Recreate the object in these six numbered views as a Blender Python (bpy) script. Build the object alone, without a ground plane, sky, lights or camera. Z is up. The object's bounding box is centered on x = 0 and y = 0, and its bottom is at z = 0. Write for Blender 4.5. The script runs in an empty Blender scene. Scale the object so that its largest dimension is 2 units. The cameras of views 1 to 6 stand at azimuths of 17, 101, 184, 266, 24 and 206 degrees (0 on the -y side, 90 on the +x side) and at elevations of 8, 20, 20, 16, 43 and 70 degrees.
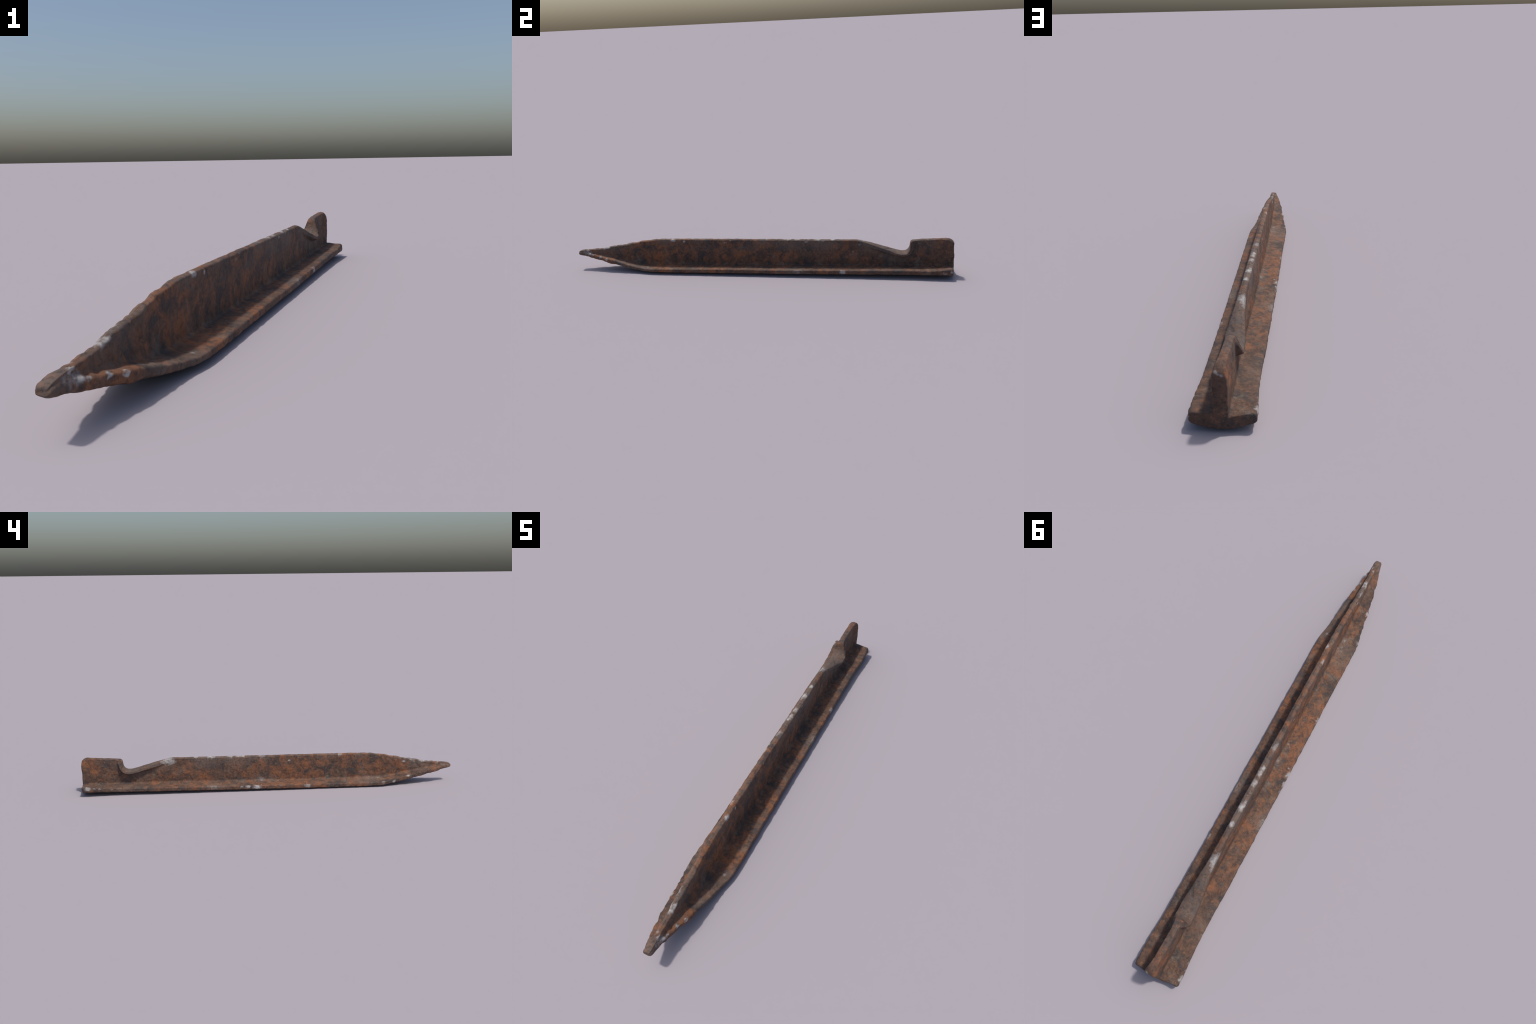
"""Rusty T-section iron stake: a rolled T-bar with a forged point, a hook notch
cut into the web near the head and a mushroomed (hammered) head end."""
import bpy, math
import numpy as np
from mathutils import Vector, noise

# ------------------------------------------------------------------ profiles
# every profile is a short list of (y, value) control points along the bar


def prof(pts):
    ys = np.array([p[0] for p in pts])
    vs = np.array([p[1] for p in pts])
    # monotone-ish cubic (Catmull-Rom slopes limited by the neighbouring chords)
    d = np.diff(vs) / np.diff(ys)
    m = np.zeros(len(vs))
    m[0], m[-1] = d[0], d[-1]
    for i in range(1, len(vs) - 1):
        m[i] = 0 if d[i - 1] * d[i] <= 0 else 2 * d[i - 1] * d[i] / (d[i - 1] + d[i])

    def f(y):
        y = min(max(y, ys[0]), ys[-1])
        i = int(min(max(np.searchsorted(ys, y) - 1, 0), len(ys) - 2))
        h = ys[i + 1] - ys[i]
        t = (y - ys[i]) / h
        a, b = vs[i], vs[i + 1]
        return ((1 + 2 * t) * (1 - t) ** 2 * a + t * (1 - t) ** 2 * h * m[i]
                + t * t * (3 - 2 * t) * b + t * t * (t - 1) * h * m[i + 1])
    return f


# crest of the web: point, straight run, ramp down into the notch, head tab
web_top = prof([(-1.0, .093), (-.985, .0985), (-.95, .104), (-.89, .109), (-.83, .118),
                (-.79, .127), (-.74, .134), (-.69, .1435), (-.64, .1535), (-.59, .161),
                (-.55, .1662), (-.50, .1693), (-.30, .1704), (0, .172), (.26, .1733),
                (.50, .1745), (.535, .173), (.57, .1655), (.616, .1525), (.643, .145),
                (.69, .132), (.725, .1225), (.747, .1190), (.760, .1200), (.770, .1245), (.777, .132),
                (.7815, .142), (.7840, .153), (.7858, .164), (.7885, .1715), (.795, .1755), (.805, .177), (.83, .1795),
                (.89, .183), (.968, .187), (.983, .183), (1.0, .172)])
# what the crest would be without the notch (drives the lips of the cut)
uncut_top = prof([(-1, 0), (.50, .174), (.535, .174), (.60, .176), (.80, .177), (1, .177)])
bottom_mid = prof([(-1, .074), (-.95, .064), (-.90, .052), (-.83, .036), (-.76, .021),
                   (-.70, .0095), (-.65, .003), (-.60, .001), (-.40, 0), (0, .001),
                   (.5, .003), (1, .003)])
bottom_edge = prof([(-1, .077), (-.95, .069), (-.90, .058), (-.83, .044), (-.75, .030),
                    (-.70, .020), (-.66, .0135), (-.60, .007), (-.45, .0055), (0, .008),
                    (.5, .0135), (.75, .017), (.95, .021), (1, .019)])
edge_tilt = prof([(-1, 0), (-.85, .001), (-.75, .0015), (-.55, .003), (-.2, .003), (.1, .002), (.5, .0015),
                  (.75, .0025), (.95, 0), (1, 0)])
half_right = prof([(-1, .0135), (-.939, .0205), (-.879, .032), (-.831, .042), (-.752, .055),
                   (-.664, .068), (-.602, .0800), (-.578, .0855), (-.5, .0850), (-.1, .084), (.13, .085),
                   (.3, .084), (.8, .085), (.88, .0895), (1, .090)])
half_left = prof([(-1, .016), (-.95, .025), (-.902, .036), (-.836, .049), (-.775, .058),
                  (-.685, .0705), (-.619, .0815), (-.595, .0850), (-.5, .0842), (-.3, .083), (0, .084), (.3, .0825),
                  (.6, .082), (.79, .0795), (.87, .082), (.95, .0885), (1, .0915)])
edge_thick = prof([(-1, .008), (-.97, .014), (-.95, .017), (-.85, .020), (-.6, .0205), (.85, .0205),
                   (.92, .023), (.97, .029), (1, .033)])
# how far the flange's upper face climbs from its rim to the foot of the web
rise_right = prof([(-1, .004), (-.95, .008), (-.9, .006), (-.8, .004), (.85, .004), (.97, .002), (1, .002)])
rise_left = prof([(-1, .004), (-.95, .008), (-.9, .008), (-.8, .008), (.4, .009), (.7, .007), (.85, .005), (.97, -.003), (1, -.008)])
thin_right = prof([(-1, 0), (-.8, -.001), (-.62, -.005), (-.45, -.003), (-.2, 0), (1, 0)])
web_half_foot = prof([(-1, .0135), (-.975, .0130), (-.94, .0112), (-.9, .011), (-.7, .012), (.5, .0135), (.85, .014),
                      (.93, .0145), (.965, .0165), (.985, .0190), (1, .0205)])
web_half_top = prof([(-1, .0125), (-.975, .0115), (-.94, .0100), (-.9, .0093), (-.7, .0105), (-.4, .0115), (.5, .012),
                     (.8, .0125), (.93, .0130), (.965, .0165), (.985, .0215), (1, .0240)])
web_axis = prof([(-1, -.002), (-.95, .001), (-.75, -.0008), (-.5, -.0008), (-.2, -.0018), (0, -.0020),
                 (.2, -.0022), (.5, -.0015), (.75, 0),
                 (.84, -.003), (.93, -.002), (1, .002)])


def jag(y, seed):
    """Corroded, chipped rims: small irregular steps along the bar, rougher where forged."""
    forged = min(max((-.35 - y) / .35, 0), 1)
    a = noise.noise(Vector((y * 34, seed, 0)))
    b = noise.noise(Vector((y * 85, seed, 4.4)))
    quiet = .25 if .52 < y < .80 else (.35 if y < -.94 else 1)
    return (a * .0016 + b * .0010) * (.7 + 1.1 * forged) * quiet


def rounded(corners, radii, seg, arc):
    """Polyline with each inner corner replaced by a short Bezier arc; the number
    of points depends only on seg/arc, so all sections share one topology."""
    n = len(corners)
    P = [Vector(c) for c in corners]
    ins, outs = [P[0]], [P[0]]
    for i in range(1, n - 1):
        a, b = P[i - 1] - P[i], P[i + 1] - P[i]
        ra = min(radii[i], .45 * a.length)
        rb = min(radii[i], .45 * b.length)
        ins.append(P[i] + a.normalized() * ra)
        outs.append(P[i] + b.normalized() * rb)
    ins.append(P[-1])
    outs.append(P[-1])
    pts = []
    for i in range(n - 1):
        for k in range(seg[i]):
            pts.append(outs[i].lerp(ins[i + 1], k / seg[i]))
        if i + 1 < n - 1:
            for k in range(arc):
                t = k / arc
                pts.append(ins[i + 1] * (1 - t) ** 2 + P[i + 1] * 2 * t * (1 - t)
                           + outs[i + 1] * t * t)
    return pts


def half_section(y, side, inset):
    """Corners of one half of the T, from bottom centre to the crest of the web."""
    s = inset
    xw = web_axis(y) * side
    xr = (half_right(y) if side > 0 else half_left(y)) - s + jag(y, 10 + side * 5)
    tilt = edge_tilt(y) * side
    zb = bottom_mid(y) + s
    zbe = bottom_edge(y) + tilt + s + .5 * jag(y, 30 + side * 5)
    zet = bottom_edge(y) + tilt + edge_thick(y) - s + .4 * jag(y, 50 + side * 5)
    if side > 0:
        zet += thin_right(y)
    zr = bottom_edge(y) + tilt + edge_thick(y) + (rise_right if side > 0 else rise_left)(y) - s
    zt = web_top(y) - s + .8 * jag(y, 70)
    wf = web_half_foot(y) - s
    wt = web_half_top(y) - s
    head = min(max((y - .95) / .04, 0), 1)
    drop, face, under = .0035, .010 + .014 * head, .006
    mid = (zbe + zet) / 2
    zbe, zet = min(zbe, mid - .001), max(zet, mid + .001)
    zr = min(zr, zt - .006)
    xr = max(xr, xw + wf + .0005)
    room = zt - zr
    k = min(1, .8 * room / (drop + face + under))
    wm = wt + (wf - wt) * .3
    corners = [(0, zb), (xr * .55, zb + (zbe - zb) * .30), (xr, zbe), (xr, zet), (xw + wf, zr),
               (xw + wm, zt - (drop + face + under) * k), (xw + wt, zt - (drop + face) * k),
               (xw + wt - .006 * head, zt - drop * k), (xw, zt)]
    radii = [0, .03, .006 + .004 * head, .006 + .006 * head, .010 - .005 * head, .006, .005 + .007 * head, .005 + .008 * head, 0]
    pts = rounded(corners, radii, (8, 8, 5, 18, 44, 5, 5, 8), 5)
    return [Vector((p.x * side, y, p.y)) for p in pts]


# the cut of the notch as a curve in (y, z), with the depth of the cut at each point
CUT = []
for i in range(141):
    cy = .525 + (.7878 - .525) * (1 - (1 - i / 140) ** 1.6)
    CUT.append((cy, web_top(cy), min(max((uncut_top(cy) - web_top(cy)) / .055, 0), 1)))
CUT = np.array(CUT)


def notch_lips(p):
    """The cut was worked hot: metal is squeezed out sideways into a rounded lip of
    about 2 cm along ramp, bottom and tab wall, and the cut face is crowned."""
    if not (.52 < p.y < .83 and p.z > .06):
        return p
    d2 = (CUT[:, 0] - p.y) ** 2 + (CUT[:, 1] - p.z) ** 2
    i = int(d2.argmin())
    d = math.sqrt(d2[i])
    deep = CUT[i, 2] ** 1.25
    if d > .033 or deep < .01:
        return p
    t = min(max((d - .0205) / .011, 0), 1)
    out = (1 - t * t * (3 - 2 * t)) * (1 - .18 * max(0, 1 - d / .010) ** 2)
    ax = web_axis(p.y)
    w = web_half_top(p.y)
    rel = (p.x - ax) / w
    x = ax + rel * (w + .0215 * deep * out)
    # crown: the middle of the cut face stands proud, its rims fall away
    a, b = CUT[max(i - 2, 0)], CUT[min(i + 2, len(CUT) - 1)]
    tang = Vector((0, b[0] - a[0], b[1] - a[1])).normalized()
    inward = Vector((0, tang.z, -tang.y))
    near = max(0, 1 - d / .016)
    return Vector((x, p.y, p.z)) + inward * (.0075 * deep * near * min(1, rel * rel))


def section(y, inset=0.0):
    right = half_section(y, 1, inset)
    left = half_section(y, -1, inset)
    crest = Vector((web_axis(y), y, web_top(y) - inset + .8 * jag(y, 70)))
    return [notch_lips(p) for p in right + [crest] + left[:0:-1]]


# ------------------------------------------------------------------ stations
def stations():
    ys = []
    y = -1.0
    while y < 1.0:
        ys.append(y)
        step = .0030
        if .768 < y < .80:
            step = .0007
        elif .735 < y < .83:
            step = .0015
        elif y < -.985 or y > .985:
            step = .0015
        y += step
    ys.append(1.0)
    return ys


def end_inset(y):
    """Rounds off both ends of the bar."""
    s = 0.0
    if y < -.990:
        t = (-.990 - y) / .010
        s = .0035 * (1 - math.sqrt(max(0, 1 - t * t)))
    if y > .990:
        t = (y - .990) / .010
        s = .0045 * (1 - math.sqrt(max(0, 1 - t * t)))
    return s


verts, faces = [], []
ys = stations()
rings = []
for y in ys:
    sec = section(y, end_inset(y))
    rings.append(list(range(len(verts), len(verts) + len(sec))))
    verts += sec
N = len(rings[0])
for a, b in zip(rings, rings[1:]):
    for i in range(N):
        j = (i + 1) % N
        faces.append((a[i], b[i], b[j], a[j]))


def cap(ring, centre, flip):
    prev = ring
    base = [verts[i].copy() for i in ring]
    for k in range(1, 9):
        f = 1 - k / 9
        cur = list(range(len(verts), len(verts) + N))
        for p in base:
            verts.append(centre + (p - centre) * f)
        for i in range(N):
            j = (i + 1) % N
            faces.append((prev[i], prev[j], cur[j], cur[i]) if flip else
                         (prev[i], cur[i], cur[j], prev[j]))
        prev = cur
    c = len(verts)
    verts.append(centre.copy())
    for i in range(N):
        j = (i + 1) % N
        faces.append((prev[i], prev[j], c) if flip else (prev[i], c, prev[j]))


cap(rings[0], Vector((-.002, -1.0, .085)), True)
cap(rings[-1], Vector((.001, 1.0, .040)), False)

mesh = bpy.data.meshes.new("stake_surface")
mesh.from_pydata([tuple(v) for v in verts], [], faces)
mesh.update()

# ------------------------------------------------------------------ corrosion relief
import bmesh
bm = bmesh.new()
bm.from_mesh(mesh)
bmesh.ops.recalc_face_normals(bm, faces=bm.faces)
bm.normal_update()
O1, O2, O3 = Vector((3.1, 7.7, 1.3)), Vector((11.4, 2.2, 5.9)), Vector((-4.0, 9.1, 6.6))
new = []
for v in bm.verts:
    p, n = v.co, v.normal
    # broad dents, hammered scallops (stronger towards the forged point) and rust scale
    forged = min(max((-.45 - p.y) / .25, 0), 1) * min(1, max(.2, (p.y + 1) / .08))
    broad = noise.noise(p * 9 + O1) * .0012
    scallop = noise.noise(Vector((p.x * 30, p.y * 42, p.z * 30)) + O2)
    fine = noise.noise(p * 110 + O3)
    pits = max(0, noise.noise(p * 62 + O1) - .18)
    fine2 = noise.noise(p * 190 + O2)
    d = broad + scallop * (.0011 + .0020 * forged) + fine * .0006 + fine2 * .0003 - pits * .0026
    # the end face is broken and slightly wavy
    head = min(max((p.y - .975) / .02, 0), 1)
    wob = head * .004 * noise.noise(Vector((p.x * 25, 0, p.z * 25)) + O2)
    q = p + n * d
    # the flange stops a little short of the web at the head
    q.y += wob - .006 * min(max((p.y - .955) / .045, 0), 1) * min(1, max(0, abs(p.x) - .02) / .05)
    new.append(q)
for v, q in zip(bm.verts, new):
    v.co = q
# rest the bar on z = 0 and fit the length of 2 m
zmin = min(v.co.z for v in bm.verts)
ymin = min(v.co.y for v in bm.verts)
ymax = max(v.co.y for v in bm.verts)
xmin = min(v.co.x for v in bm.verts)
xmax = max(v.co.x for v in bm.verts)
for v in bm.verts:
    v.co.z -= zmin
    v.co.y = (v.co.y - (ymin + ymax) / 2) * 2.0 / (ymax - ymin)
    v.co.x -= (xmin + xmax) / 2
bm.to_mesh(mesh)
bm.free()
mesh.update()

# ------------------------------------------------------------------ material
# pale mineral / worn-bare flecks: (x, y, z, radius, strength)
FLECKS = [
    (.02, -.94, .087, .018, .6),
    (-0.014, 0.542, 0.161, 0.026, 0.8), (-0.014, 0.569, 0.155, 0.014, 0.6), (-0.014, 0.524, 0.154, 0.016, 0.7),
    (-0.089, 0.962, 0.04, 0.011, 1), (-0.088, 0.931, 0.04, 0.006, 0.6), (-0.086, 0.899, 0.038, 0.006, 0.6),
    (-0.084, 0.84, 0.034, 0.006, 0.6), (-0.083, 0.792, 0.034, 0.006, 0.8), (-0.084, 0.312, 0.029, 0.022, 0.4),
    (-0.084, 0.159, 0.024, 0.007, 0.7), (-0.084, 0.123, 0.025, 0.01, 0.8), (-0.084, 0.077, 0.02, 0.015, 0.9),
    (-0.016, 0.053, 0.043, 0.02, 0.35), (-0.015, -0.104, 0.143, 0.006, 0.9), (-0.01, -0.736, 0.116, 0.006, 0.9),
    (-0.014, -0.38, 0.165, 0.012, 0.5), (-0.084, -0.194, 0.018, 0.013, 0.7), (-0.075, -0.67, 0.022, 0.009, 0.8),
    (-0.062, -0.747, 0.05, 0.009, 0.8), (-0.083, -0.611, 0.022, 0.01, 0.5), (-0.009, -0.778, 0.129, 0.014, 0.5),
    (-0.009, -0.831, 0.118, 0.012, 0.6), (-0.006, -0.933, 0.109, 0.007, 0.5), (-0.03, -0.54, 0.041, 0.02, 0.35),
    (-0.005, 0.145, 0.17, 0.009, 1), (-0.004, 0.17, 0.17, 0.012, 0.75), (-0.004, 0.214, 0.17, 0.014, 0.7),
    (-0.01, 0.297, 0.171, 0.008, 0.6), (-0.004, 0.321, 0.171, 0.014, 0.9), (-0.003, 0.397, 0.172, 0.01, 1),
    (-0.005, 0.26, 0.17, 0.008, 0.5), (-0.006, 0.044, 0.169, 0.016, 0.5), (-0.072, 0.054, 0.035, 0.006, 0.7),
    (-0.079, 0.08, 0.03, 0.009, 0.7), (-0.08, 0.122, 0.032, 0.006, 0.9), (-0.029, -0.037, 0.042, 0.018, 0.35),
    (0.004, -0.454, 0.165, 0.009, 0.9), (-0.01, -0.381, 0.168, 0.01, 0.7), (0.0, -0.844, 0.11, 0.012, 0.9),
    (-0.003, -0.789, 0.118, 0.012, 0.6), (0.008, -0.948, 0.1, 0.006, 1), (-0.002, -0.922, 0.1, 0.01, 0.6),
    (0.029, -0.869, 0.072, 0.006, 0.8), (0.039, -0.83, 0.065, 0.006, 0.8), (0.06, -0.584, 0.033, 0.009, 0.6),
    (-0.012, -0.737, 0.12, 0.006, 0.7), (-0.024, -0.593, 0.038, 0.009, 0.5), (-0.015, -0.543, 0.038, 0.009, 0.4),
    (-0.051, -0.565, 0.036, 0.007, 0.6), (0.033, -0.867, 0.07, 0.006, 1), (0.042, -0.83, 0.062, 0.006, 1),
    (0.012, -0.944, 0.101, 0.007, 1), (0.016, -0.93, 0.083, 0.008, 1), (0.02, -0.914, 0.08, 0.006, 0.8),
    (0.009, -0.831, 0.12, 0.011, 1), (0.008, -0.453, 0.167, 0.012, 0.8), (0.012, -0.391, 0.158, 0.007, 0.8),
    (0.012, -0.169, 0.156, 0.009, 0.4), (0.012, -0.141, 0.165, 0.006, 0.5), (0.012, -0.958, 0.091, 0.014, 0.4),
    (0.012, 0.259, 0.164, 0.007, 0.7), (0.01, 0.32, 0.175, 0.008, 0.7), (0.0, 0.398, 0.176, 0.008, 0.9),
    (0.012, 0.346, 0.167, 0.009, 0.5), (0.084, 0.449, 0.028, 0.013, 0.8), (0.084, 0.221, 0.026, 0.022, 0.3),
    (0.013, 0.5, 0.109, 0.005, 0.7), (0.088, 0.984, 0.04, 0.008, 0.7), (0.09, 0.953, 0.032, 0.012, 0.4),
    (0.005, 0.992, 0.167, 0.009, 0.6), (-0.005, 0.995, 0.163, 0.007, 0.5), (0.011, 0.99, 0.17, 0.007, 0.5),
    (-0.087, 0.965, 0.048, 0.007, 0.9),
]
# stretches of rim rubbed down to a paler grey-brown: same layout
WORN = [
    (0, -.30, .172, .05, .6), (-.003, .04, .174, .06, .7), (-.003, .18, .174, .08, .9), (-.003, .34, .175, .08, .9),
    (0, -.82, .122, .08, .7), (0, -.70, .145, .05, .5), (0, .60, .158, .07, .8), (0, .72, .118, .07, .7), (0, -.985, .09, .04, .9),
    (.06, -.70, .045, .06, .7), (.084, -.60, .03, .05, .7), (.086, -.30, .03, .06, .5), (.086, .20, .03, .07, .7),
    (-.085, .30, .03, .06, .7), (-.085, .75, .035, .09, .5), (.014, -.05, .125, .05, .45), (.014, -.27, .13, .04, .4),
    (0, -.50, .168, .05, .6), (-.02, .06, .045, .04, .6), (-.05, -.52, .036, .07, .7), (0, .86, .185, .07, .5),
]


def rust_material():
    m = bpy.data.materials.new("rusted_iron")
    m.use_nodes = True
    nt = m.node_tree
    nt.nodes.clear()
    L = nt.links.new

    def node(t, **kw):
        n = nt.nodes.new(t)
        for k, v in kw.items():
            setattr(n, k, v)
        return n

    out = node("ShaderNodeOutputMaterial")
    bsdf = node("ShaderNodeBsdfPrincipled")
    L(bsdf.outputs[0], out.inputs[0])
    tc = node("ShaderNodeTexCoord")

    def noise_tex(scale, detail=5, rough=.6, dist=0.0, offset=(0, 0, 0)):
        mp = node("ShaderNodeMapping")
        mp.inputs["Location"].default_value = offset
        L(tc.outputs["Object"], mp.inputs[0])
        t = node("ShaderNodeTexNoise")
        t.inputs["Scale"].default_value = scale
        t.inputs["Detail"].default_value = detail
        t.inputs["Roughness"].default_value = rough
        t.inputs["Distortion"].default_value = dist
        L(mp.outputs[0], t.inputs["Vector"])
        return t.outputs["Fac"]

    def ramp(fac, stops):
        r = node("ShaderNodeValToRGB")
        e = r.color_ramp.elements
        while len(e) < len(stops):
            e.new(.5)
        for el, (pos, col) in zip(e, stops):
            el.position = pos
            el.color = (*col, 1) if isinstance(col, tuple) else (col, col, col, 1)
        L(fac, r.inputs[0])
        return r.outputs[0]

    def mix(fac, a, b):
        n = node("ShaderNodeMix", data_type='RGBA')
        if isinstance(fac, float):
            n.inputs[0].default_value = fac
        else:
            L(fac, n.inputs[0])
        for s, v in ((6, a), (7, b)):
            if isinstance(v, tuple):
                n.inputs[s].default_value = (*v, 1)
            else:
                L(v, n.inputs[s])
        return n.outputs[2]

    def math2(op, a, b):
        n = node("ShaderNodeMath", operation=op)
        for i, v in enumerate((a, b)):
            if isinstance(v, (int, float)):
                n.inputs[i].default_value = v
            else:
                L(v, n.inputs[i])
        return n.outputs[0]

    sep = node("ShaderNodeSeparateXYZ")
    L(tc.outputs["Object"], sep.inputs[0])
    # the forged half is the more brightly rusted one
    span = node("ShaderNodeMapRange")
    span.inputs["From Min"].default_value = -1
    span.inputs["From Max"].default_value = 1
    L(sep.outputs["Y"], span.inputs["Value"])
    along = ramp(span.outputs[0], [(0.0, .070), (.20, .115), (.55, .110), (.72, .035), (.9, .015)])
    along = math2('SUBTRACT', along, .065)
    large = math2('SUBTRACT', noise_tex(7, 3, .5, .3, (9, 6, 2)), .5)

    base = ramp(noise_tex(28, 8, .72, .3), [(.32, (.052, .031, .025)), (.45, (.092, .050, .034)),
                                            (.57, (.130, .069, .044)), (.70, (.158, .090, .058))])
    # bright orange bloom in patches of a few centimetres
    o = math2('ADD', math2('ADD', noise_tex(25, 8, .72, .6, (5, 2, 8)), along), math2('MULTIPLY', large, .45))
    col = mix(ramp(o, [(.50, 0.0), (.62, .55), (.76, .95)]), base, (.285, .104, .039))
    # dark blue-grey mill scale
    dk = math2('SUBTRACT', noise_tex(18, 8, .70, .5, (1, 9, 3)), math2('MULTIPLY', large, .25))
    col = mix(ramp(dk, [(.50, 0.0), (.60, .84)]), col, (.042, .035, .034))
    # grey-buff dusty patches
    col = mix(ramp(noise_tex(13, 8, .70, .3, (7, 4, 1)), [(.55, 0.0), (.68, .65)]), col, (.175, .140, .112))
    # pale flecks where they sit on the rims
    wn = node("ShaderNodeTexNoise")
    wn.inputs["Scale"].default_value = 70
    wn.inputs["Detail"].default_value = 4
    L(tc.outputs["Object"], wn.inputs["Vector"])
    sub = node("ShaderNodeVectorMath", operation='SUBTRACT')
    L(wn.outputs["Color"], sub.inputs[0])
    sub.inputs[1].default_value = (.5, .5, .5)
    sc = node("ShaderNodeVectorMath", operation='SCALE')
    L(sub.outputs[0], sc.inputs[0])
    sc.inputs["Scale"].default_value = .016
    warped = node("ShaderNodeVectorMath", operation='ADD')
    L(tc.outputs["Object"], warped.inputs[0])
    L(sc.outputs[0], warped.inputs[1])
    # distances are shortened along the bar: patches smear lengthwise
    SMEAR = .62
    squeeze = node("ShaderNodeVectorMath", operation='MULTIPLY')
    L(warped.outputs[0], squeeze.inputs[0])
    squeeze.inputs[1].default_value = (1, SMEAR, 1)
    warped = squeeze

    def patches(spots, grit, low, high):
        total = None
        for x, y, z, r, st in spots:
            dn = node("ShaderNodeVectorMath", operation='DISTANCE')
            L(warped.outputs[0], dn.inputs[0])
            dn.inputs[1].default_value = (x, y * SMEAR, z)
            mr = node("ShaderNodeMapRange")
            mr.inputs["From Min"].default_value = r * 1.2
            mr.inputs["From Max"].default_value = r * .35
            mr.inputs["To Min"].default_value = 0
            mr.inputs["To Max"].default_value = st
            L(dn.outputs["Value"], mr.inputs["Value"])
            total = mr.outputs[0] if total is None else math2('MAXIMUM', total, mr.outputs[0])
        # ragged: grit eats into the patch from its thin margin
        e = math2('ADD', total, math2('MULTIPLY', math2('SUBTRACT', grit, .5), 1.3))
        return ramp(math2('MINIMUM', e, math2('MULTIPLY', total, 4)), [(low, 0.0), (high, 1.0)])

    worn = patches(WORN, noise_tex(40, 6, .7, .3, (4, 4, 9)), .25, .80)
    col = mix(math2('MULTIPLY', worn, .62), col, (.140, .106, .088))
    # small ochre grains and dark pits
    col = mix(ramp(noise_tex(80, 4, .6, 0, (3, 1, 6)), [(.57, 0.0), (.68, .6)]), col, (.250, .110, .042))
    col = mix(ramp(noise_tex(95, 5, .7, 0, (2, 2, 2)), [(.34, .60), (.47, 0.0)]), col, (.024, .017, .015))
    pale = patches(FLECKS, noise_tex(90, 5, .65, .2, (8, 8, 1)), .20, 1.0)
    col = mix(pale, col, (.43, .41, .395))
    L(col, bsdf.inputs["Base Color"])
    bsdf.inputs["Roughness"].default_value = .75
    bump = node("ShaderNodeBump")
    bump.inputs["Strength"].default_value = .8
    bump.inputs["Distance"].default_value = .004
    L(noise_tex(110, 8, .75), bump.inputs["Height"])
    L(bump.outputs[0], bsdf.inputs["Normal"])
    return m


mat = rust_material()
mesh.materials.append(mat)

# ------------------------------------------------------------------ split into parts
normals = [v.normal.copy() for v in mesh.vertices]
root = bpy.data.objects.new("iron_stake", None)
bpy.context.scene.collection.objects.link(root)
root["label"] = "rusty iron T-bar stake with forged point and hook notch"
root["category"] = "iron stake"


def region(c):
    if c.y < -.62:
        return "pointed_tip"
    zr = bottom_edge(c.y) + edge_thick(c.y) + rise_left(c.y) - zmin + .006
    if c.z < zr:
        return "flange"
    return "hook_tab" if c.y > .765 else "web"


groups = {}
for f in mesh.polygons:
    groups.setdefault(region(f.center), []).append(tuple(f.vertices))
for name, fs in groups.items():
    used = sorted({i for f in fs for i in f})
    remap = {i: k for k, i in enumerate(used)}
    me = bpy.data.meshes.new(name)
    me.from_pydata([tuple(mesh.vertices[i].co) for i in used], [],
                   [tuple(remap[i] for i in f) for f in fs])
    me.polygons.foreach_set("use_smooth", [True] * len(me.polygons))
    me.materials.append(mat)
    me.update()
    me.normals_split_custom_set_from_vertices([normals[i] for i in used])
    ob = bpy.data.objects.new(name, me)
    bpy.context.scene.collection.objects.link(ob)
    ob.parent = root
bpy.data.meshes.remove(mesh)
